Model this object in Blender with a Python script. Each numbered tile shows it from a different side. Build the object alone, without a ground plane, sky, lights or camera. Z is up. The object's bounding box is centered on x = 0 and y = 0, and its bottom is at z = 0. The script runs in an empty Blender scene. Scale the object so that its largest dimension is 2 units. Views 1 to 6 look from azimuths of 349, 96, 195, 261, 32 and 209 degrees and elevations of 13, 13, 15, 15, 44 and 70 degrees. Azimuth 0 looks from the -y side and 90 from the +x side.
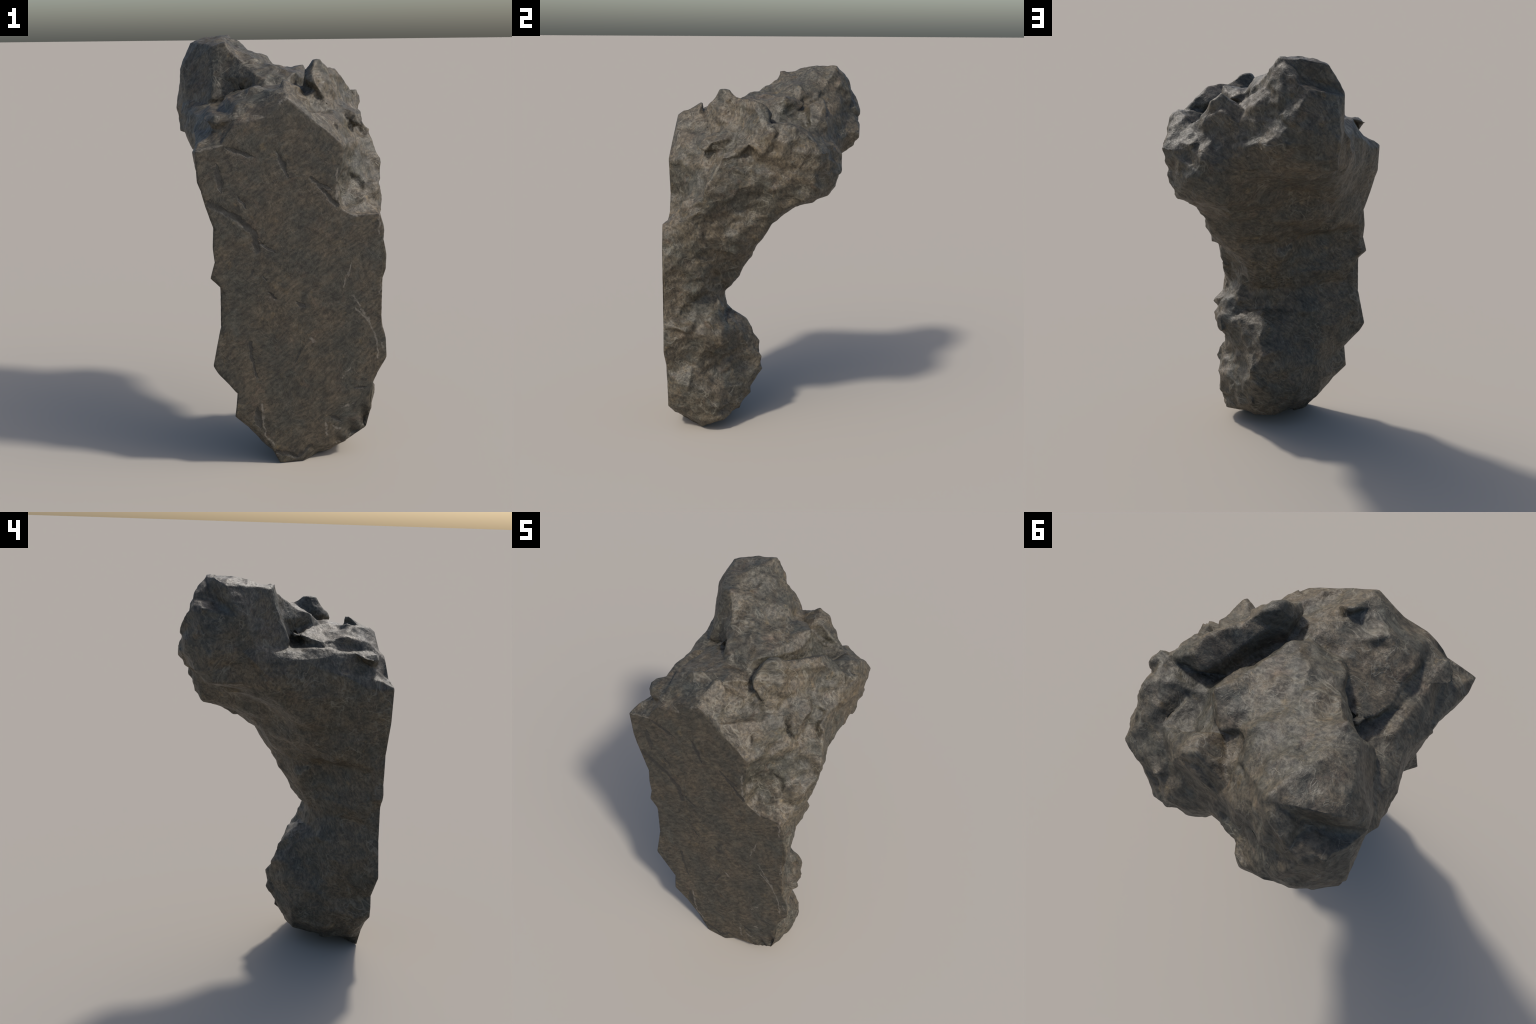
import bpy, bmesh, math
import numpy as np
from mathutils import Vector, noise

# A leaning crag of dark rock: one flat broken face in front (y = FACE_Y),
# a narrow foot, a waist, and a heavy overhanging head of two lobes behind.

FACE_Y = -0.505
VOXEL = 0.010

# ---------------------------------------------------------------- broken face
# outline of the flat fracture plane (x, z), counted round from its left shoulder
FACE_PROFILE = [
    (-0.471, 1.500), (-0.460, 1.357), (-0.415, 1.216), (-0.375, 1.119), (-0.402, 1.080),
    (-0.392, 1.000), (-0.414, 0.927), (-0.373, 0.896), (-0.358, 0.846), (-0.362, 0.723),
    (-0.370, 0.682), (-0.408, 0.492), (-0.285, 0.354), (-0.309, 0.250), (-0.217, 0.188),
    (-0.124, 0.084), (-0.100, 0.012), (0.012, 0.000), (0.120, 0.062), (0.236, 0.075),
    (0.345, 0.150), (0.364, 0.225), (0.354, 0.306), (0.366, 0.371), (0.443, 0.496),
    (0.417, 0.644), (0.387, 0.806), (0.433, 0.964), (0.395, 1.200), (0.343, 1.189),
    (0.273, 1.184), (0.203, 1.225), (0.179, 1.294), (0.178, 1.398), (0.220, 1.506),
    (0.116, 1.589), (-0.003, 1.704), (-0.062, 1.729), (-0.106, 1.688), (-0.158, 1.643),
    (-0.260, 1.640), (-0.296, 1.608), (-0.326, 1.525),
]

# --------------------------------------------------------------- body sections
# horizontal cuts through the crag: height -> outline (x, y) behind the flat face, counter-clockwise
# from the right end of the face; the face's own span closes it.  The stem is a wedge, thin at the
# left, thick at the right.
SECTIONS = [
    (0.000, [(0.10, -0.46), (0.23, -0.38), (0.26, -0.33), (0.18, -0.28), (0.06, -0.33), (-0.03, -0.44)]),
    (0.070, [(0.24, -0.49), (0.31, -0.42), (0.36, -0.31), (0.31, -0.20), (0.15, -0.14), (0.00, -0.16), (-0.12, -0.26), (-0.14, -0.45)]),
    (0.150, [(0.36, -0.42), (0.38, -0.30), (0.33, -0.21), (0.18, -0.12), (0.10, -0.09), (0.00, -0.10), (-0.13, -0.17), (-0.20, -0.30), (-0.21, -0.46)]),
    (0.250, [(0.375, -0.40), (0.38, -0.28), (0.33, -0.21), (0.21, -0.15), (0.12, -0.05), (0.02, -0.04), (-0.11, -0.11), (-0.19, -0.24), (-0.25, -0.40)]),
    (0.360, [(0.375, -0.40), (0.345, -0.30), (0.25, -0.21), (0.15, -0.09), (0.08, -0.01), (0.00, -0.03), (-0.09, -0.09), (-0.15, -0.20), (-0.23, -0.35), (-0.28, -0.47)]),
    (0.460, [(0.37, -0.38), (0.34, -0.26), (0.25, -0.18), (0.13, -0.07), (0.05, -0.02), (-0.04, -0.08), (-0.10, -0.19), (-0.22, -0.31), (-0.36, -0.46)]),
    (0.570, [(0.42, -0.42), (0.385, -0.28), (0.32, -0.19), (0.18, -0.14), (0.10, -0.11), (0.02, -0.13), (-0.07, -0.20), (-0.20, -0.30), (-0.36, -0.46)]),
    (0.660, [(0.37, -0.38), (0.33, -0.27), (0.27, -0.19), (0.18, -0.195), (0.05, -0.21), (-0.07, -0.25), (-0.20, -0.32), (-0.35, -0.46)]),
    (0.760, [(0.36, -0.40), (0.30, -0.31), (0.23, -0.22), (0.14, -0.21), (0.04, -0.22), (-0.08, -0.285), (-0.20, -0.36), (-0.34, -0.47)]),
    (0.850, [(0.36, -0.40), (0.32, -0.31), (0.23, -0.25), (0.16, -0.16), (0.11, -0.13), (0.03, -0.17), (-0.08, -0.25), (-0.21, -0.32), (-0.34, -0.46)]),
    (0.950, [(0.39, -0.38), (0.35, -0.28), (0.29, -0.19), (0.19, -0.11), (0.10, -0.09), (-0.03, -0.16), (-0.12, -0.28), (-0.25, -0.39), (-0.38, -0.48)]),
    (1.045, [(0.40, -0.38), (0.37, -0.25), (0.34, -0.12), (0.25, -0.06), (0.15, -0.05), (-0.03, -0.12), (-0.10, -0.27), (-0.18, -0.36), (-0.26, -0.38), (-0.37, -0.46)]),
    (1.095, [(0.41, -0.40), (0.39, -0.25), (0.35, -0.10), (0.28, -0.01), (0.17, 0.015), (0.02, -0.01), (-0.09, -0.15), (-0.18, -0.25), (-0.27, -0.27), (-0.36, -0.41)]),
    (1.180, [(0.43, -0.41), (0.42, -0.27), (0.35, -0.09), (0.295, 0.05), (0.17, 0.07), (0.00, 0.05), (-0.12, -0.04), (-0.24, -0.14), (-0.34, -0.28), (-0.39, -0.44)]),
    (1.260, [(0.23, -0.45), (0.38, -0.40), (0.46, -0.315), (0.445, -0.24), (0.38, -0.12), (0.345, 0.00), (0.345, 0.11), (0.31, 0.16), (0.20, 0.20), (0.05, 0.11), (-0.10, 0.00), (-0.24, -0.09), (-0.32, -0.22), (-0.38, -0.38), (-0.42, -0.47)]),
    (1.340, [(0.20, -0.45), (0.27, -0.38), (0.37, -0.32), (0.465, -0.28), (0.45, -0.20), (0.40, -0.10), (0.38, 0.02), (0.385, 0.13), (0.40, 0.27), (0.36, 0.32), (0.25, 0.35), (0.13, 0.37), (0.03, 0.22), (-0.10, 0.06), (-0.24, 0.00), (-0.34, -0.06), (-0.37, -0.22), (-0.42, -0.42)]),
    (1.440, [(0.22, -0.46), (0.25, -0.38), (0.34, -0.28), (0.455, -0.20), (0.42, -0.06), (0.415, 0.10), (0.43, 0.20), (0.425, 0.31), (0.35, 0.345), (0.22, 0.405), (0.13, 0.40), (0.03, 0.33), (-0.10, 0.25), (-0.25, 0.20), (-0.36, 0.16), (-0.40, 0.05), (-0.40, -0.12), (-0.43, -0.35)]),
    (1.500, [(0.23, -0.46), (0.25, -0.38), (0.33, -0.26), (0.45, -0.17), (0.42, -0.05), (0.44, 0.12), (0.425, 0.32), (0.34, 0.345), (0.20, 0.405), (0.12, 0.40), (0.03, 0.37), (-0.10, 0.37), (-0.25, 0.41), (-0.38, 0.40), (-0.435, 0.36), (-0.405, 0.26), (-0.42, 0.12), (-0.42, 0.00), (-0.41, -0.12), (-0.45, -0.35)]),
    (1.560, [(0.22, -0.40), (0.31, -0.26), (0.43, -0.15), (0.42, -0.04), (0.465, 0.12), (0.416, 0.32), (0.34, 0.36), (0.20, 0.385), (0.12, 0.385), (0.03, 0.38), (-0.07, 0.41), (-0.14, 0.475), (-0.25, 0.475), (-0.355, 0.455), (-0.442, 0.38), (-0.41, 0.29), (-0.425, 0.18), (-0.43, 0.02), (-0.41, -0.09), (-0.44, -0.25), (-0.40, -0.40)]),
    (1.620, [(0.27, -0.32), (0.39, -0.12), (0.46, 0.05), (0.46, 0.15), (0.41, 0.27), (0.28, 0.34), (0.15, 0.37), (0.04, 0.38), (-0.06, 0.41), (-0.15, 0.49), (-0.25, 0.485), (-0.36, 0.44), (-0.43, 0.36), (-0.42, 0.28), (-0.43, 0.20), (-0.40, 0.00), (-0.39, -0.20), (-0.33, -0.42)]),
    (1.655, [(0.24, -0.32), (0.36, -0.12), (0.44, 0.05), (0.44, 0.15), (0.38, 0.27), (0.26, 0.31), (0.15, 0.36), (0.04, 0.37), (-0.06, 0.40), (-0.15, 0.48), (-0.25, 0.48), (-0.36, 0.43), (-0.42, 0.34), (-0.425, 0.20), (-0.36, -0.02), (-0.34, -0.20), (-0.25, -0.42)]),
]

# ------------------------------------------------------------- crown of stones
# every stone is the convex hull of a few corners; they break up the top of the head
CHUNKS = {
    "side_spur": [
        (0.385, -0.300, 0.560), (0.335, -0.185, 0.570), (0.350, -0.260, 0.450), (0.260, -0.200, 0.680), (0.230, -0.255, 0.830),
        (0.305, -0.330, 0.780), (0.190, -0.210, 0.720), (0.260, -0.180, 0.460), (0.410, -0.440, 0.630), (0.390, -0.440, 0.480),
        (0.100, -0.300, 0.550), (0.200, -0.170, 0.580),
    ],
    "foot_boulder": [
        (0.170, -0.150, 0.575), (0.060, -0.085, 0.530), (-0.020, -0.115, 0.540), (0.110, -0.022, 0.390), (0.060, -0.018, 0.350),
        (-0.060, -0.060, 0.380), (-0.100, -0.130, 0.420), (0.140, -0.095, 0.170), (-0.100, -0.130, 0.175), (0.020, -0.090, 0.145),
        (0.200, -0.210, 0.220), (0.190, -0.220, 0.450), (-0.080, -0.210, 0.510),
    ],
    "foot_block": [
        (0.380, -0.310, 0.200), (0.340, -0.200, 0.230), (0.380, -0.420, 0.280), (0.340, -0.320, 0.340), (0.375, -0.440, 0.370), (0.360, -0.310, 0.090),
        (0.310, -0.220, 0.100), (0.320, -0.440, 0.090), (0.200, -0.220, 0.300), (0.200, -0.400, 0.100), (0.345, -0.470, 0.200),
    ],
    "hanging_wedge": [
        (0.040, -0.225, 0.770), (0.120, -0.130, 0.865), (-0.030, -0.125, 0.960), (0.160, -0.085, 1.030), (0.220, -0.215, 0.850),
        (-0.080, -0.270, 0.890), (-0.080, -0.190, 1.000), (0.300, -0.210, 1.030), (0.310, -0.290, 0.950), (0.200, -0.300, 1.040), (0.020, -0.090, 1.030),
    ],
    "overhang_stone": [
        (0.348, 0.116, 1.250), (0.400, 0.270, 1.340), (0.300, 0.310, 1.320), (0.220, 0.385, 1.380), (0.140, 0.385, 1.370), (0.120, 0.180, 1.240),
        (0.425, 0.310, 1.450), (0.205, 0.415, 1.460), (0.400, 0.050, 1.420), (0.130, 0.300, 1.500), (0.350, 0.000, 1.280),
    ],
    "cheek_stone": [
        (0.455, -0.190, 1.550), (0.445, -0.230, 1.440), (0.465, -0.285, 1.330), (0.440, -0.310, 1.260), (0.400, -0.100, 1.340),
        (0.420, -0.060, 1.520), (0.300, -0.200, 1.500), (0.330, -0.220, 1.280), (0.380, -0.170, 1.600),
    ],
    "summit": [
        (-0.225, 0.050, 1.960), (-0.295, 0.075, 1.945), (-0.153, 0.326, 1.988), (-0.165, 0.378, 1.998), (-0.190, 0.372, 1.998),
        (-0.210, 0.220, 2.000), (-0.368, 0.305, 1.960), (-0.300, 0.270, 1.972), (-0.438, 0.258, 1.823),
        (-0.420, 0.200, 1.620), (-0.060, 0.290, 1.900), (-0.030, 0.310, 1.870), (-0.040, 0.120, 1.860), (-0.120, 0.000, 1.830),
        (-0.150, -0.060, 1.720), (-0.310, -0.020, 1.690), (0.000, 0.330, 1.600), (-0.390, 0.300, 1.600),
        (-0.200, 0.380, 1.600), (-0.360, 0.060, 1.600),
    ],
    "back_knob": [
        (-0.205, 0.350, 1.882), (-0.305, 0.460, 1.873), (-0.234, 0.507, 1.728), (-0.158, 0.502, 1.629),
        (-0.280, 0.490, 1.650), (-0.160, 0.430, 1.855), (-0.380, 0.440, 1.790), (-0.330, 0.490, 1.700), (-0.440, 0.375, 1.600), (-0.435, 0.360, 1.720), (-0.405, 0.350, 1.850),
        (-0.160, 0.470, 1.570), (-0.300, 0.460, 1.560), (-0.080, 0.410, 1.720), (-0.060, 0.390, 1.600), (-0.300, 0.300, 1.880),
    ],
    "summit_back": [
        (-0.155, 0.326, 1.980), (-0.180, 0.380, 1.990), (-0.240, 0.310, 1.930), (-0.200, 0.390, 1.880), (-0.160, 0.430, 1.850),
        (-0.080, 0.400, 1.790), (-0.070, 0.300, 1.885), (-0.280, 0.455, 1.865), (-0.150, 0.300, 1.800), (-0.280, 0.300, 1.800),
    ],
    "lobe_side": [
        (-0.438, 0.258, 1.823), (-0.435, 0.360, 1.720), (-0.440, 0.375, 1.600), (-0.420, 0.200, 1.620), (-0.405, 0.350, 1.850),
        (-0.300, 0.250, 1.800), (-0.300, 0.350, 1.650), (-0.290, 0.310, 1.880), (-0.300, 0.445, 1.868),
    ],
    "cleft_stone": [
        (-0.060, 0.290, 1.870), (0.060, 0.280, 1.780), (0.060, 0.370, 1.700), (-0.080, 0.415, 1.720), (-0.120, 0.400, 1.840),
        (0.060, 0.250, 1.600), (0.060, 0.370, 1.560), (-0.100, 0.300, 1.600), (-0.080, 0.410, 1.580),
    ],
    "apron": [
        (-0.222, 0.050, 1.955), (-0.100, 0.260, 1.930), (-0.010, 0.200, 1.868), (0.060, 0.120, 1.850), (0.020, -0.040, 1.833),
        (-0.120, -0.130, 1.820), (-0.200, -0.060, 1.770), (-0.310, 0.060, 1.800), (0.000, 0.300, 1.860), (-0.200, 0.000, 1.650), (0.050, 0.200, 1.650),
    ],
    "rear_stone": [
        (0.139, 0.300, 1.830), (0.128, 0.320, 1.835), (0.190, 0.335, 1.795), (0.180, 0.240, 1.805), (0.260, 0.270, 1.680),
        (0.330, 0.260, 1.650), (0.220, 0.340, 1.660), (0.120, 0.370, 1.620), (0.060, 0.280, 1.790), (0.060, 0.370, 1.700), (0.100, 0.220, 1.780), (-0.020, 0.360, 1.750), (-0.030, 0.390, 1.640),
    ],
    "shoulder_stone": [
        (0.380, 0.190, 1.738), (0.427, 0.063, 1.724), (0.430, 0.230, 1.610), (0.330, 0.225, 1.725), (0.467, 0.112, 1.600),
        (0.450, 0.030, 1.655), (0.340, 0.120, 1.720), (0.416, 0.300, 1.560), (0.290, 0.060, 1.700), (0.280, 0.250, 1.620),
    ],
    "side_ridge": [
        (0.170, -0.130, 1.825), (0.266, -0.069, 1.845), (0.295, -0.050, 1.835), (0.320, 0.040, 1.800), (0.265, 0.060, 1.770), (0.415, 0.055, 1.715),
        (0.260, 0.000, 1.785), (0.110, -0.260, 1.790), (0.370, -0.110, 1.640), (0.240, -0.320, 1.610), (0.120, -0.330, 1.700),
        (0.440, 0.030, 1.600), (0.100, -0.200, 1.740), (0.200, 0.000, 1.720),
    ],
    "sharp_peak": [
        (0.165, -0.200, 1.882), (0.145, -0.235, 1.875), (0.100, -0.210, 1.825), (0.085, -0.270, 1.790), (0.180, -0.150, 1.825), (0.240, -0.100, 1.830), (0.120, -0.290, 1.815),
        (0.125, -0.330, 1.770), (0.240, -0.200, 1.760), (0.100, -0.220, 1.740), (0.110, -0.160, 1.740), (0.230, -0.320, 1.620),
    ],
    "front_slope": [
        (0.215, -0.495, 1.500), (-0.003, -0.500, 1.700), (-0.042, -0.430, 1.770), (0.030, -0.330, 1.745), (0.104, -0.320, 1.716),
        (0.220, -0.330, 1.600), (0.280, -0.240, 1.580), (0.200, -0.250, 1.640), (0.100, -0.200, 1.600), (0.220, -0.420, 1.450),
    ],
    "front_peak": [
        (-0.091, -0.399, 1.768), (-0.042, -0.428, 1.770), (-0.062, -0.500, 1.728), (-0.003, -0.495, 1.703), (0.030, -0.360, 1.740),
        (-0.160, -0.500, 1.640), (-0.184, -0.343, 1.765), (-0.143, -0.224, 1.750), (-0.290, -0.480, 1.610), (-0.250, -0.360, 1.720),
        (-0.320, -0.300, 1.560), (0.020, -0.250, 1.700), (-0.220, -0.220, 1.640),
    ],
    "front_block": [
        (-0.184, -0.343, 1.770), (-0.300, -0.300, 1.735), (-0.285, -0.220, 1.720), (-0.270, -0.420, 1.705), (-0.290, -0.485, 1.620),
        (-0.160, -0.500, 1.645), (-0.143, -0.224, 1.752), (-0.310, -0.400, 1.600), (-0.310, -0.250, 1.600), (-0.100, -0.400, 1.768), (-0.120, -0.280, 1.600),
    ],
    "middle_block": [
        (-0.133, -0.140, 1.823), (-0.080, -0.200, 1.800), (0.040, -0.180, 1.800), (0.000, -0.030, 1.833),
        (0.155, 0.106, 1.858), (0.190, 0.120, 1.845), (0.180, 0.020, 1.790), (-0.140, -0.210, 1.660),
        (-0.150, -0.060, 1.680), (0.110, 0.210, 1.800), (0.200, 0.080, 1.720), (0.020, -0.240, 1.670),
        (0.020, 0.160, 1.855), (-0.030, 0.180, 1.800),
    ],
    "saddle": [
        (-0.140, -0.140, 1.740), (0.020, -0.300, 1.740), (0.120, -0.300, 1.720), (0.220, -0.060, 1.710), (0.200, 0.190, 1.725),
        (0.120, 0.280, 1.750), (-0.020, 0.300, 1.800), (-0.100, 0.100, 1.790), (0.060, 0.100, 1.790), (-0.150, -0.100, 1.600), (0.120, -0.300, 1.600),
        (0.260, 0.020, 1.600), (0.220, 0.280, 1.600), (-0.050, 0.300, 1.600),
    ],
    "hollow_floor": [
        (-0.220, -0.260, 1.740), (-0.300, -0.180, 1.700), (-0.190, -0.130, 1.740), (-0.240, -0.040, 1.730), (-0.100, -0.220, 1.772), (0.050, -0.290, 1.770), (-0.100, -0.380, 1.740),
        (0.090, -0.230, 1.745), (-0.280, -0.350, 1.690), (-0.300, -0.250, 1.600), (0.080, -0.250, 1.600), (-0.100, -0.380, 1.600),
    ],
    "lobe_floor": [
        (0.180, -0.050, 1.700), (0.400, 0.040, 1.680), (0.400, 0.200, 1.680), (0.280, 0.270, 1.660), (0.160, 0.280, 1.690),
        (0.200, 0.100, 1.690), (0.150, 0.000, 1.550), (0.420, 0.030, 1.550), (0.400, 0.280, 1.550), (0.150, 0.330, 1.550),
    ],
    "left_ledge": [
        (-0.379, -0.212, 1.640), (-0.350, -0.320, 1.660), (-0.330, -0.440, 1.630), (-0.330, -0.480, 1.540),
        (-0.400, -0.400, 1.540), (-0.435, -0.220, 1.565), (-0.280, -0.300, 1.680), (-0.339, -0.100, 1.689), (-0.300, -0.170, 1.675),
        (-0.420, -0.300, 1.450), (-0.280, -0.060, 1.640), (-0.400, -0.060, 1.600),
    ],
    "left_corner": [
        (-0.470, -0.505, 1.500), (-0.452, -0.386, 1.500), (-0.330, -0.500, 1.525), (-0.320, -0.420, 1.530), (-0.460, -0.500, 1.360),
        (-0.420, -0.350, 1.380), (-0.300, -0.400, 1.400),
    ],
}


def hull_into(bm, corners):
    part = bmesh.new()
    for c in corners:
        part.verts.new(c)
    bmesh.ops.convex_hull(part, input=part.verts)
    loose = [v for v in part.verts if not v.link_faces]
    bmesh.ops.delete(part, geom=loose, context='VERTS')
    bmesh.ops.recalc_face_normals(part, faces=part.faces)
    tmp = bpy.data.meshes.new("tmp")
    part.to_mesh(tmp)
    bm.from_mesh(tmp)
    bpy.data.meshes.remove(tmp)
    part.free()


def slab_into(bm, profile, y0, y1, inset):
    cx, cz = 0.0, 0.85
    front = [bm.verts.new((x, y0, z)) for x, z in profile]
    back = [bm.verts.new((cx + (x - cx) * inset, y1, cz + (z - cz) * inset)) for x, z in profile]
    n = len(profile)
    faces = [bm.faces.new(front), bm.faces.new(back[::-1])]
    for i in range(n):
        j = (i + 1) % n
        faces.append(bm.faces.new((front[j], front[i], back[i], back[j])))
    bmesh.ops.triangulate(bm, faces=faces[:2], ngon_method='EAR_CLIP')
    bmesh.ops.recalc_face_normals(bm, faces=bm.faces)


def outline_radii(outline, cx, cy, count):
    """distance from (cx, cy) to the outline in evenly spaced directions"""
    out = []
    for k in range(count):
        a = 2 * math.pi * k / count
        dx, dy = math.cos(a), math.sin(a)
        best = 0.0
        for i, (x0, y0) in enumerate(outline):
            x1, y1 = outline[(i + 1) % len(outline)]
            ex, ey = x1 - x0, y1 - y0
            det = dx * -ey + dy * ex
            if abs(det) < 1e-9:
                continue
            qx, qy = x0 - cx, y0 - cy
            t = (qx * -ey + qy * ex) / det
            u = (dx * qy - dy * qx) / det
            if t > 0 and -1e-6 <= u <= 1 + 1e-6:
                best = max(best, t)
        out.append(best)
    return out


def face_span(z):
    """left and right end of the flat face at a height"""
    z = max(z, 0.012)
    hits = []
    for i, (x0, z0) in enumerate(FACE_PROFILE):
        x1, z1 = FACE_PROFILE[(i + 1) % len(FACE_PROFILE)]
        if (z0 > z) != (z1 > z):
            hits.append(x0 + (x1 - x0) * (z - z0) / (z1 - z0))
    return [(min(hits), FACE_Y), (max(hits), FACE_Y)]


def loft_into(bm, sections, count=160):
    rings = []
    for z, behind in sections:
        outline = face_span(z) + behind
        cx = 0.5 * sum(p[0] for p in outline) / len(outline) + 0.02
        cy = sum(p[1] for p in outline) / len(outline) - 0.10
        cy = max(cy, -0.40)
        r = outline_radii(outline, cx, cy, count)
        rings.append([bm.verts.new((cx + r[k] * math.cos(2 * math.pi * k / count),
                                    cy + r[k] * math.sin(2 * math.pi * k / count), z)) for k in range(count)])
    for lo, hi in zip(rings, rings[1:]):
        for k in range(count):
            j = (k + 1) % count
            bm.faces.new((lo[k], lo[j], hi[j], hi[k]))
    for ring, flip, dz in ((rings[0], True, 0.0), (rings[-1], False, 0.06)):
        mid = bm.verts.new((sum(v.co.x for v in ring) / count, sum(v.co.y for v in ring) / count, ring[0].co.z + dz))
        for k in range(count):
            j = (k + 1) % count
            bm.faces.new((ring[j], ring[k], mid) if flip else (ring[k], ring[j], mid))


def apply_modifiers(obj):
    dg = bpy.context.evaluated_depsgraph_get()
    me = bpy.data.meshes.new_from_object(obj.evaluated_get(dg))
    obj.modifiers.clear()
    old = obj.data
    obj.data = me
    bpy.data.meshes.remove(old)


# ------------------------------------------------------ marks on the broken face
# strokes are polylines (x, z) on the face, with a half width
GOUGES = [
    (0.014, [(-0.411, 1.268), (-0.332, 1.227), (-0.259, 1.180), (-0.207, 1.125), (-0.193, 1.042)]),
    (0.013, [(-0.100, 1.488), (-0.048, 1.377)]),
    (0.010, [(0.057, 1.365), (0.118, 1.304), (0.180, 1.234)]),
    (0.007, [(0.080, 1.342), (0.156, 1.310)]),
    (0.007, [(-0.228, 0.612), (-0.221, 0.533), (-0.199, 0.443)]),
    (0.007, [(0.012, 0.570), (-0.020, 0.492)]),
    (0.018, [(-0.201, 0.290), (-0.186, 0.190)]),
    (0.012, [(-0.327, 1.510), (-0.203, 1.470)]),
    (0.016, [(-0.374, 1.447), (-0.352, 1.316)]),
    (0.007, [(-0.286, 1.299), (-0.236, 1.238)]),
    (0.007, [(-0.209, 0.959), (-0.220, 0.937)]),
    (0.006, [(-0.164, 0.926), (-0.149, 0.902)]),
    (0.006, [(-0.142, 0.848), (-0.104, 0.814)]),
    (0.008, [(-0.011, 0.793), (0.035, 0.766)]),
    (0.007, [(-0.185, 1.086), (-0.103, 1.029)]),
    (0.012, [(0.157, 0.215), (0.214, 0.185)]),
    (0.006, [(0.269, 0.351), (0.342, 0.348)]),
    (0.010, [(-0.108, 0.058), (-0.004, 0.030), (0.060, 0.074)]),
]
SCRATCHES = [
    (0.005, [(0.262, 0.806), (0.336, 0.690), (0.378, 0.591), (0.388, 0.492)]),
    (0.006, [(0.271, 0.750), (0.344, 0.674)]),
    (0.008, [(0.046, 0.614), (0.086, 0.596)]),
    (0.006, [(0.253, 0.963), (0.211, 0.849)]),
    (0.006, [(0.403, 0.573), (0.428, 0.514)]),
    (0.008, [(0.170, 0.164), (0.226, 0.137)]),
    (0.007, [(0.213, 0.252), (0.270, 0.277)]),
    (0.005, [(0.211, 0.400), (0.259, 0.462)]),
    (0.007, [(-0.296, 1.615), (-0.252, 1.642), (-0.158, 1.643)]),
    (0.007, [(-0.106, 1.688), (-0.055, 1.722), (-0.003, 1.704)]),
    (0.006, [(0.178, 1.398), (0.179, 1.279), (0.203, 1.225), (0.273, 1.184)]),
    (0.006, [(-0.464, 1.500), (-0.326, 1.524)]),
    (0.005, [(-0.177, 0.304), (-0.163, 0.155), (-0.116, 0.092)]),
    (0.006, [(0.133, 0.193), (0.141, 0.108)]),
    (0.005, [(0.384, 1.087), (0.385, 1.194)]),
    (0.005, [(0.390, 0.806), (0.396, 0.884)]),
]


def stroke_distance(x, z, strokes):
    """signed nearness to the strokes: 1 on the line, 0 at its half width and beyond"""
    best = np.zeros_like(x)
    for w, line in strokes:
        for (ax, az), (bx, bz) in zip(line, line[1:]):
            ux, uz = bx - ax, bz - az
            h = np.clip(((x - ax) * ux + (z - az) * uz) / (ux * ux + uz * uz), 0, 1)
            d = np.hypot(x - ax - ux * h, z - az - uz * h)
            thin = 1.0 - 0.75 * (2 * h - 1) ** 2 if len(line) == 2 else 1.0
            best = np.maximum(best, np.clip(1.2 - d / (w * thin), 0, 1))
    return best


# ------------------------------------------------------------------------ shape
def weld(ob):
    m = ob.modifiers.new("weld", 'REMESH')
    m.mode = 'VOXEL'
    m.voxel_size = VOXEL
    m.adaptivity = 0.0
    bpy.context.view_layer.update()
    apply_modifiers(ob)


def build_crag():
    bm = bmesh.new()
    slab_into(bm, FACE_PROFILE, FACE_Y, -0.455, 0.93)
    loft_into(bm, SECTIONS)
    for corners in CHUNKS.values():
        hull_into(bm, corners)
    me = bpy.data.meshes.new("crag")
    bm.to_mesh(me)
    bm.free()
    ob = bpy.data.objects.new("crag", me)
    bpy.context.scene.collection.objects.link(ob)
    weld(ob)
    return ob


def embed_stones(ob, count, seed):
    """angular stones that stand a little proud of the craggy sides and the crown"""
    rng = np.random.RandomState(seed)
    n, co, no = read_mesh(ob.data)
    fits = np.where((co[:, 1] > FACE_Y + 0.09) & (co[:, 2] > 0.06) & (no[:, 2] > -0.25) & (no[:, 0] * 0.8 + no[:, 2] * 0.6 + no[:, 1] * 0.25 > 0.25))[0]
    bm = bmesh.new()
    bm.from_mesh(ob.data)
    taken = []
    for i in rng.permutation(fits):
        if len(taken) == count:
            break
        p, nrm = co[i], no[i] / np.linalg.norm(no[i])
        r = rng.uniform(0.05, 0.11)
        if any(np.linalg.norm(p - q) < 0.75 * (r + rq) for q, rq in taken):
            continue
        near = no[np.sum((co - p) ** 2, axis=1) < r * r].mean(axis=0)
        if np.linalg.norm(near) < 0.93:            # only on open, fairly flat ground
            continue
        taken.append((p, r))
        side = np.cross(nrm, [0.3, 0.5, 0.8])
        side /= np.linalg.norm(side)
        up = np.cross(nrm, side)
        turn = rng.uniform(0, math.pi)
        u, v = side * math.cos(turn) + up * math.sin(turn), up * math.cos(turn) - side * math.sin(turn)
        tilt = rng.uniform(-0.16, 0.16, 2)
        corners = []
        for _ in range(16):
            d = rng.normal(size=3)
            d /= np.linalg.norm(d)
            h = min(d[2] * 0.55, 0.25) + tilt[0] * d[0] + tilt[1] * d[1]
            corners.append(p + r * (1.25 * d[0] * u + 0.85 * d[1] * v + (h - 0.13) * nrm))
        hull_into(bm, [tuple(c) for c in corners])
    bm.to_mesh(ob.data)
    bm.free()
    weld(ob)


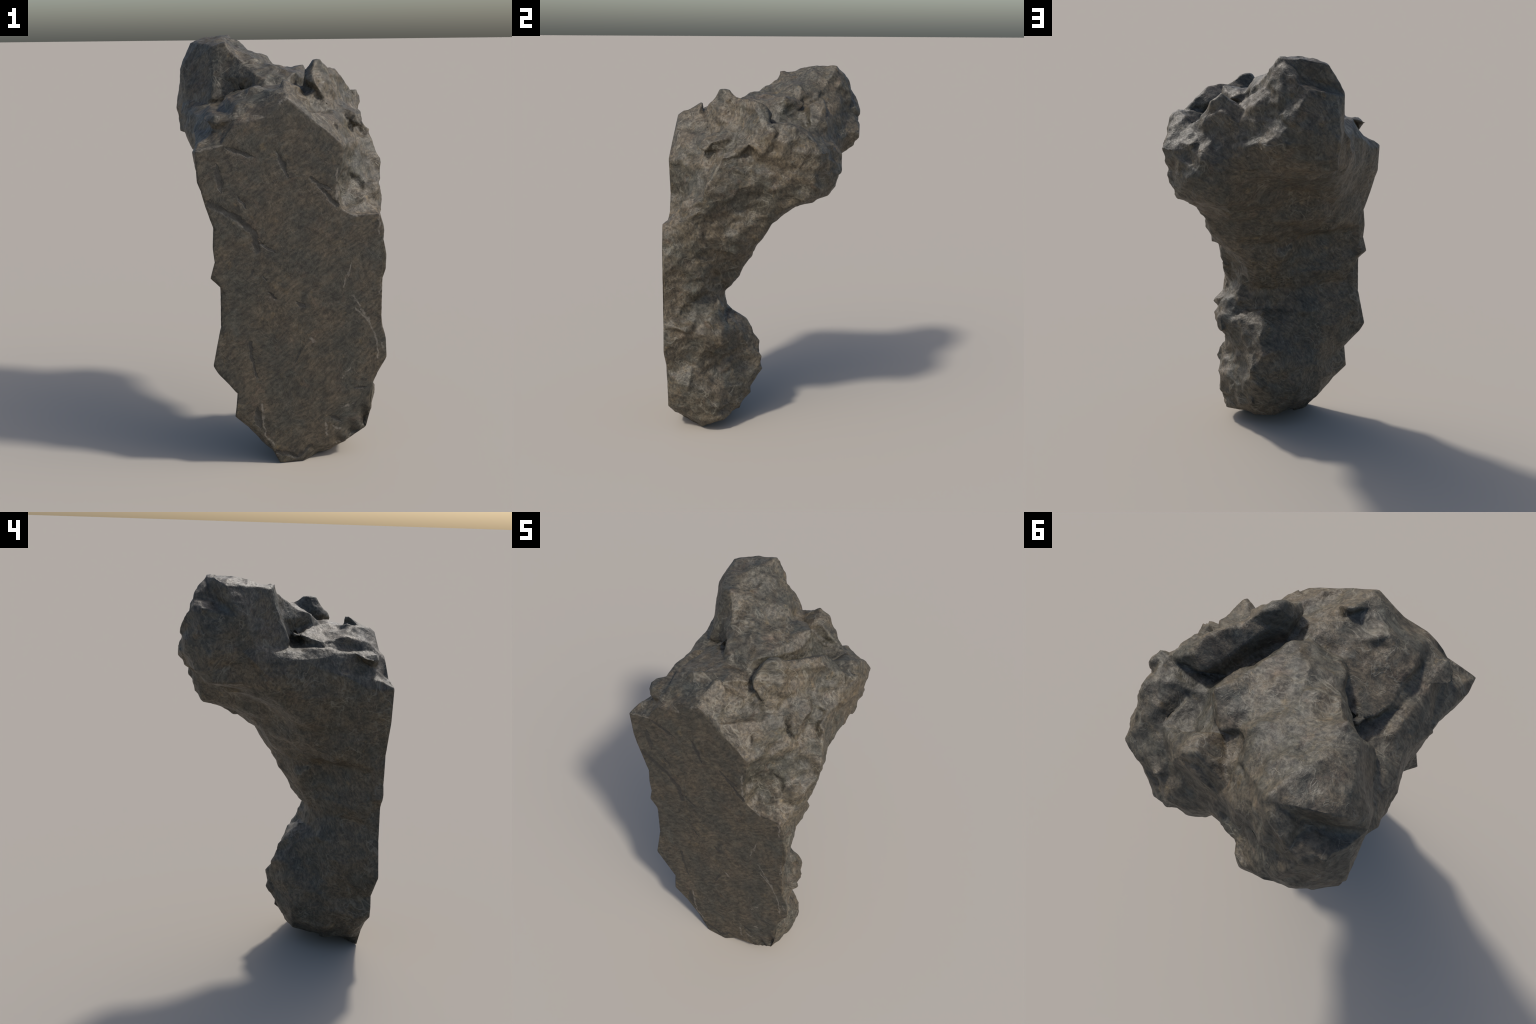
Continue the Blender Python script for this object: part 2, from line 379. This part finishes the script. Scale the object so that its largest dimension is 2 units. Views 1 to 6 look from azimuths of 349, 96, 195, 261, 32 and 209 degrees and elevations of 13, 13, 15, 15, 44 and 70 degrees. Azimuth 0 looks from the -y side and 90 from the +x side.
def scallops(p, size, seed):
    """chipped stone: shallow tilted dents that meet in sharp ridges, about -0.5 to 0.5"""
    q = Vector((p.x / size - seed, p.y / size + seed, p.z / size + seed))
    dist, cells = noise.voronoi(q, distance_metric='DISTANCE', exponent=2.5)
    low = 9.0
    for d, c in zip(dist, cells):
        r = noise.cell_vector(c * 7.31)
        tilt = Vector((r.x - 0.5, r.y - 0.5, r.z - 0.5))
        low = min(low, 0.9 * d * d + 0.9 * (q - c).dot(tilt) + 0.35 * (r.x + r.z - 1.0))
    return max(-0.6, min(0.6, (low - 0.23) * 1.3))


def read_mesh(me):
    n = len(me.vertices)
    co = np.empty(n * 3)
    me.vertices.foreach_get("co", co)
    no = np.empty(n * 3)
    me.vertices.foreach_get("normal", no)
    return n, co.reshape(-1, 3), no.reshape(-1, 3)


def craggy(normal):
    """the sun side and the crown are craggy, the back and left side smoother"""
    return min(1.0, max(0.35, 0.60 + 0.8 * normal[0] + 0.3 * normal[2]))


def warped(p, freq, amount):
    q = p * freq
    return p + Vector((noise.noise(q), noise.noise(q + Vector((31.7, 0, 0))), noise.noise(q + Vector((0, 47.3, 0))))) * amount


def carve(ob):
    """large relief: tilted flakes and a few rounded stones"""
    me = ob.data
    n, co, no = read_mesh(me)
    on_face = (co[:, 1] < FACE_Y + 0.004) & (no[:, 1] < -0.8)
    disp = np.zeros(n)
    for i in range(n):
        if on_face[i]:
            continue
        p = Vector(co[i])
        w = warped(p, 5.0, 0.02)
        crag = craggy(no[i])
        d = 0.042 * (0.4 + 0.6 * crag) * scallops(w, 0.20, 1.3)
        d += 0.016 * crag * scallops(Vector((w.x, w.y, w.z * 1.3)), 0.11, 7.7)
        disp[i] = d
    # relief dies away at the rim of the flat face
    disp *= np.clip((co[:, 1] - FACE_Y) / 0.06, 0.10, 1.0)
    co += no * disp[:, None]
    co[:, 1] = np.where(on_face, co[:, 1], np.maximum(co[:, 1], FACE_Y + 0.0006))
    me.vertices.foreach_set("co", co.ravel())
    me.update()


def subdivide_to(ob, longest):
    """split long edges until the coarse facets carry a fine mesh"""
    bm = bmesh.new()
    bm.from_mesh(ob.data)
    for _ in range(6):
        bm.edges.ensure_lookup_table()
        long_edges = [e for e in bm.edges if e.calc_length() > longest]
        if not long_edges:
            break
        bmesh.ops.subdivide_edges(bm, edges=long_edges, cuts=1)
        bmesh.ops.triangulate(bm, faces=bm.faces)
    bm.to_mesh(ob.data)
    bm.free()
    ob.data.update()


def roughen(ob):
    """fine relief on the facets, and the marks on the flat face"""
    me = ob.data
    n, co, no = read_mesh(me)
    on_face = (co[:, 1] < FACE_Y + 0.006) & (no[:, 1] < -0.8)
    disp = np.zeros(n)
    for i in range(n):
        p = Vector(co[i])
        if on_face[i]:
            continue
        w = warped(p, 9.0, 0.015)
        crag = craggy(no[i])
        d = 0.011 * crag * scallops(Vector((w.x, w.y, w.z * 1.3)), 0.065, 5.2)
        d += 0.0025 * noise.fractal(p * 25.0, 0.8, 2.1, 4)
        disp[i] = d
    disp *= np.clip((co[:, 1] - FACE_Y) / 0.05, 0.10, 1.0)
    co += no * disp[:, None]
    fx, fz = co[:, 0], co[:, 2]
    wander = np.array([noise.noise(Vector(c) * 20.0) for c in co])
    wander2 = np.array([noise.noise(Vector(c) * 20.0 + Vector((9.0, 5.0, 2.0))) for c in co])
    depth = 0.0040 * stroke_distance(fx + 0.016 * wander, fz + 0.016 * wander2, GOUGES) * np.clip(0.8 + wander2, 0.2, 1.2)
    corner = np.clip(((fx - 0.13) * 0.27 - (fz - 0.06) * 0.23) / 0.03, 0, 1) * (fz < 0.5)
    depth += 0.022 * corner * (0.7 + 0.6 * np.sin(fx * 60 + fz * 35))
    co[:, 1] += np.where(on_face, depth, 0)
    co[:, 1] = np.minimum(co[:, 1], 0.506)
    co[:, 2] -= co[:, 2].min()
    me.vertices.foreach_set("co", co.ravel())
    me.update()


def soften(ob, turns):
    m = ob.modifiers.new("soften", 'SMOOTH')
    m.factor = 0.5
    m.iterations = turns
    bpy.context.view_layer.update()
    apply_modifiers(ob)


def thin_out(ob, ratio):
    m = ob.modifiers.new("facets", 'DECIMATE')
    m.ratio = ratio
    bpy.context.view_layer.update()
    apply_modifiers(ob)


# -------------------------------------------------------------------- materials
class Nodes:
    def __init__(self, mat):
        mat.use_nodes = True
        self.t = mat.node_tree
        self.bsdf = self.t.nodes["Principled BSDF"]

    def add(self, kind, **props):
        nd = self.t.nodes.new(kind)
        for k, v in props.items():
            setattr(nd, k, v)
        return nd

    def link(self, a, b):
        self.t.links.new(a, b)

    def math(self, op, a, b=None, c=None, clamp=False):
        nd = self.add("ShaderNodeMath", operation=op, use_clamp=clamp)
        for i, v in enumerate((a, b, c)):
            if v is None:
                continue
            if hasattr(v, "links"):
                self.link(v, nd.inputs[i])
            else:
                nd.inputs[i].default_value = v
        return nd.outputs[0]

    def vec(self, op, a, b=None, scale=None, out=0):
        nd = self.add("ShaderNodeVectorMath", operation=op)
        for i, v in enumerate((a, b)):
            if v is None:
                continue
            if hasattr(v, "links"):
                self.link(v, nd.inputs[i])
            else:
                nd.inputs[i].default_value = v
        if scale is not None:
            if hasattr(scale, "links"):
                self.link(scale, nd.inputs["Scale"])
            else:
                nd.inputs["Scale"].default_value = scale
        return nd.outputs[out]

    def noise(self, co, scale, detail=4.0, rough=0.55, distort=0.0, colour=False):
        nd = self.add("ShaderNodeTexNoise")
        nd.inputs["Scale"].default_value = scale
        nd.inputs["Detail"].default_value = detail
        nd.inputs["Roughness"].default_value = rough
        nd.inputs["Distortion"].default_value = distort
        self.link(co, nd.inputs["Vector"])
        return nd.outputs["Color" if colour else "Fac"]

    def range(self, v, a, b, lo=0.0, hi=1.0):
        nd = self.add("ShaderNodeMapRange", interpolation_type='SMOOTHSTEP')
        self.link(v, nd.inputs["Value"])
        for k, x in (("From Min", a), ("From Max", b), ("To Min", lo), ("To Max", hi)):
            nd.inputs[k].default_value = x
        return nd.outputs[0]

    def mix(self, fac, a, b, mode='MIX'):
        nd = self.add("ShaderNodeMix", data_type='RGBA', blend_type=mode)
        for sock, v in ((nd.inputs[0], fac), (nd.inputs[6], a), (nd.inputs[7], b)):
            if hasattr(v, "links"):
                self.link(v, sock)
            else:
                sock.default_value = v if not isinstance(v, tuple) else (*v, 1.0)
        return nd.outputs[2]

    def stretched(self, co, rot, scale):
        turned = self.add("ShaderNodeMapping")
        turned.inputs["Rotation"].default_value = rot
        self.link(co, turned.inputs["Vector"])
        return self.vec('MULTIPLY', turned.outputs[0], scale)

    def strokes(self, co, lines):
        """mask of polylines on the face, 1 on the line"""
        best = None
        for w, line in lines:
            for (ax, az), (bx, bz) in zip(line, line[1:]):
                a, u = (ax, 0, az), (bx - ax, 0, bz - az)
                pa = self.vec('SUBTRACT', co, a)
                h = self.vec('DOT_PRODUCT', pa, u, out=1)
                h = self.math('DIVIDE', h, u[0] ** 2 + u[2] ** 2, clamp=True)
                d = self.vec('LENGTH', self.vec('SUBTRACT', pa, self.vec('SCALE', u, scale=h)), out=1)
                if len(line) == 2:                 # single strokes thin out at both ends
                    e = self.math('MULTIPLY_ADD', h, 2.0, -1.0)
                    e = self.math('MULTIPLY_ADD', self.math('MULTIPLY', e, e), -0.75, 1.0)
                    d = self.math('DIVIDE', d, e)
                m = self.math('MULTIPLY_ADD', d, -1.0 / w, 1.0)
                best = m if best is None else self.math('MAXIMUM', best, m)
        return best


def stone_material(name, face):
    mat = bpy.data.materials.new(name)
    N = Nodes(mat)
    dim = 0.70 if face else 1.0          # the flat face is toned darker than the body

    def tint(r, g, b):
        return (0.94 * r * dim, 0.93 * g * dim, 0.86 * b * dim)

    co = N.add("ShaderNodeTexCoord").outputs["Object"]
    warp = N.vec('SCALE', N.vec('SUBTRACT', N.noise(co, 4.0, 3, colour=True), (0.5, 0.5, 0.5)), scale=0.10)
    cw = N.vec('ADD', co, warp)

    # broad mottling between a grey and a brown stone
    broad = N.noise(cw, 5.5, 5, 0.65)
    colour = N.mix(N.range(broad, 0.36, 0.64), tint(0.054, 0.050, 0.040), tint(0.088, 0.070, 0.049))
    # ochre and reddish stains, cool grey patches
    ochre = N.range(N.noise(cw, 17.0, 6, 0.7), 0.56, 0.74)
    colour = N.mix(N.math('MULTIPLY', ochre, 0.60), colour, tint(0.140, 0.100, 0.050))
    red = N.range(N.noise(N.vec('ADD', cw, (7.1, 3.3, 1.9)), 13.0, 6, 0.7), 0.54, 0.70)
    colour = N.mix(N.math('MULTIPLY', red, 0.50), colour, tint(0.090, 0.061, 0.044))
    cool = N.range(N.noise(N.vec('ADD', cw, (2.7, 9.3, 4.1)), 11.0, 6, 0.7), 0.52, 0.68)
    colour = N.mix(N.math('MULTIPLY', cool, 0.55), colour, tint(0.058, 0.060, 0.053))
    # streaky grain
    lean = (0.0, 0.65, 0.0) if face else (0.5, 0.6, 0.3)
    grain = N.noise(N.stretched(cw, lean, (28, 75, 75)), 1.0, 5, 0.7)
    speck = N.noise(co, 90.0, 4, 0.75)
    g = N.math('ADD', N.range(grain, 0.30, 0.70, 0.52, 1.48), N.range(speck, 0.3, 0.7, -0.20, 0.20))
    blot = N.range(N.noise(N.vec('ADD', cw, (4.4, 1.2, 6.6)), 24.0, 5, 0.65), 0.32, 0.66, 0.74, 1.22)
    colour = N.mix(1.0, colour, N.add_grey(N.math('MULTIPLY', g, blot)), 'MULTIPLY')

    # thin pale veins: zero crossings of a warped noise, broken up by another
    height = N.math('MULTIPLY', grain, 0.10)
    for off, sc, wid, gate, amount in (((0, 0, 0), 5.0, 0.012, (0.48, 0.61), 0.55), ((5, 2, 8), 8.0, 0.017, (0.49, 0.61), 0.50), ((1, 9, 4), 15.0, 0.026, (0.49, 0.61), 0.40)):
        v = N.noise(N.vec('ADD', cw, off), sc, 3.0, 0.5, 0.5)
        line = N.range(N.math('ABSOLUTE', N.math('SUBTRACT', v, 0.5)), 0.0, wid, 1.0, 0.0)
        broken = N.range(N.noise(N.vec('ADD', co, off), sc * 0.8, 4, 0.65), *gate)
        line = N.math('MULTIPLY', line, broken)
        if face:
            amount *= 0.2
        colour = N.mix(N.math('MULTIPLY', line, amount), colour, tint(0.200, 0.185, 0.155))
        height = N.math('ADD', height, N.math('MULTIPLY', line, 0.06))

    if not face:
        # worn, paler stone where ridges are rubbed
        worn = N.range(N.add("ShaderNodeNewGeometry").outputs["Pointiness"], 0.53, 0.62)
        worn = N.math('MULTIPLY', worn, N.range(N.noise(co, 16.0, 5, 0.65), 0.42, 0.60))
        colour = N.mix(N.math('MULTIPLY', worn, 0.42), colour, tint(0.180, 0.165, 0.138))

    crag = N.noise(cw, 18.0, 6, 0.6)
    height = N.math('ADD', height, N.math('MULTIPLY', crag, 0.9))
    height = N.math('ADD', height, N.math('MULTIPLY', N.noise(co, 55.0, 4, 0.6), 0.14))

    if face:
        fw = N.vec('ADD', co, N.vec('SCALE', N.vec('SUBTRACT', N.noise(co, 28.0, 3, colour=True), (0.5, 0.5, 0.5)), scale=0.035))
        fw = N.vec('MULTIPLY', fw, (1.0, 0.0, 1.0))
        dark = N.range(N.strokes(fw, GOUGES), -0.35, 0.4)
        colour = N.mix(N.math('MULTIPLY', dark, 0.80), colour, (0.017, 0.016, 0.014))
        pale = N.range(N.strokes(fw, SCRATCHES), -0.3, 0.6)
        pale = N.math('MULTIPLY', pale, N.range(N.noise(co, 45.0, 3, 0.6), 0.35, 0.6))
        colour = N.mix(N.math('MULTIPLY', pale, 0.65), colour, (0.180, 0.160, 0.132))
        height = N.math('SUBTRACT', height, N.math('MULTIPLY', dark, 0.2))

    N.link(colour, N.bsdf.inputs["Base Color"])
    rough = N.range(grain, 0.3, 0.7, 0.66, 0.50)
    N.link(rough, N.bsdf.inputs["Roughness"])
    bump = N.add("ShaderNodeBump")
    bump.inputs["Strength"].default_value = 0.55 if not face else 0.35
    bump.inputs["Distance"].default_value = 0.02
    N.link(height, bump.inputs["Height"])
    N.link(bump.outputs["Normal"], N.bsdf.inputs["Normal"])
    return mat


def add_grey(self, v):
    nd = self.add("ShaderNodeCombineColor")
    for i in range(3):
        self.link(v, nd.inputs[i])
    return nd.outputs[0]


Nodes.add_grey = add_grey


# ------------------------------------------------------------- parts of the crag
def split_parts(ob):
    """separate the flat broken face from the craggy body; borders and normals coincide"""
    me = ob.data
    me.polygons.foreach_set("use_smooth", [True] * len(me.polygons))
    normals = [v.normal.copy() for v in me.vertices]
    thing = bpy.data.objects.new("rock_formation", None)
    bpy.context.scene.collection.objects.link(thing)
    thing["label"] = "tall dark leaning rock with one flat broken face"
    thing["category"] = "rock"
    is_face = [p.normal.y < -0.75 and p.center.y < FACE_Y + 0.035 for p in me.polygons]
    for name, want, face in (("craggy_body", False, False), ("broken_face", True, True)):
        verts, faces, index = [], [], {}
        for p, f in zip(me.polygons, is_face):
            if f != want:
                continue
            for v in p.vertices:
                if v not in index:
                    index[v] = len(verts)
                    verts.append(v)
            faces.append([index[v] for v in p.vertices])
        part = bpy.data.meshes.new(name)
        part.from_pydata([me.vertices[v].co for v in verts], [], faces)
        part.polygons.foreach_set("use_smooth", [True] * len(part.polygons))
        part.materials.append(stone_material("stone_" + name, face))
        if face:
            own = []
            for v in verts:
                own.append(normals[v])
            part.normals_split_custom_set_from_vertices(own)
        else:
            part.normals_split_custom_set_from_vertices([normals[v] for v in verts])
        o = bpy.data.objects.new(name, part)
        bpy.context.scene.collection.objects.link(o)
        o.parent = thing
    bpy.data.objects.remove(ob)
    return thing


rock = build_crag()
embed_stones(rock, 60, 11)
soften(rock, 1)
carve(rock)
thin_out(rock, 2600 / len(rock.data.polygons) / 2)
subdivide_to(rock, 0.016)
soften(rock, 1)
roughen(rock)
split_parts(rock)
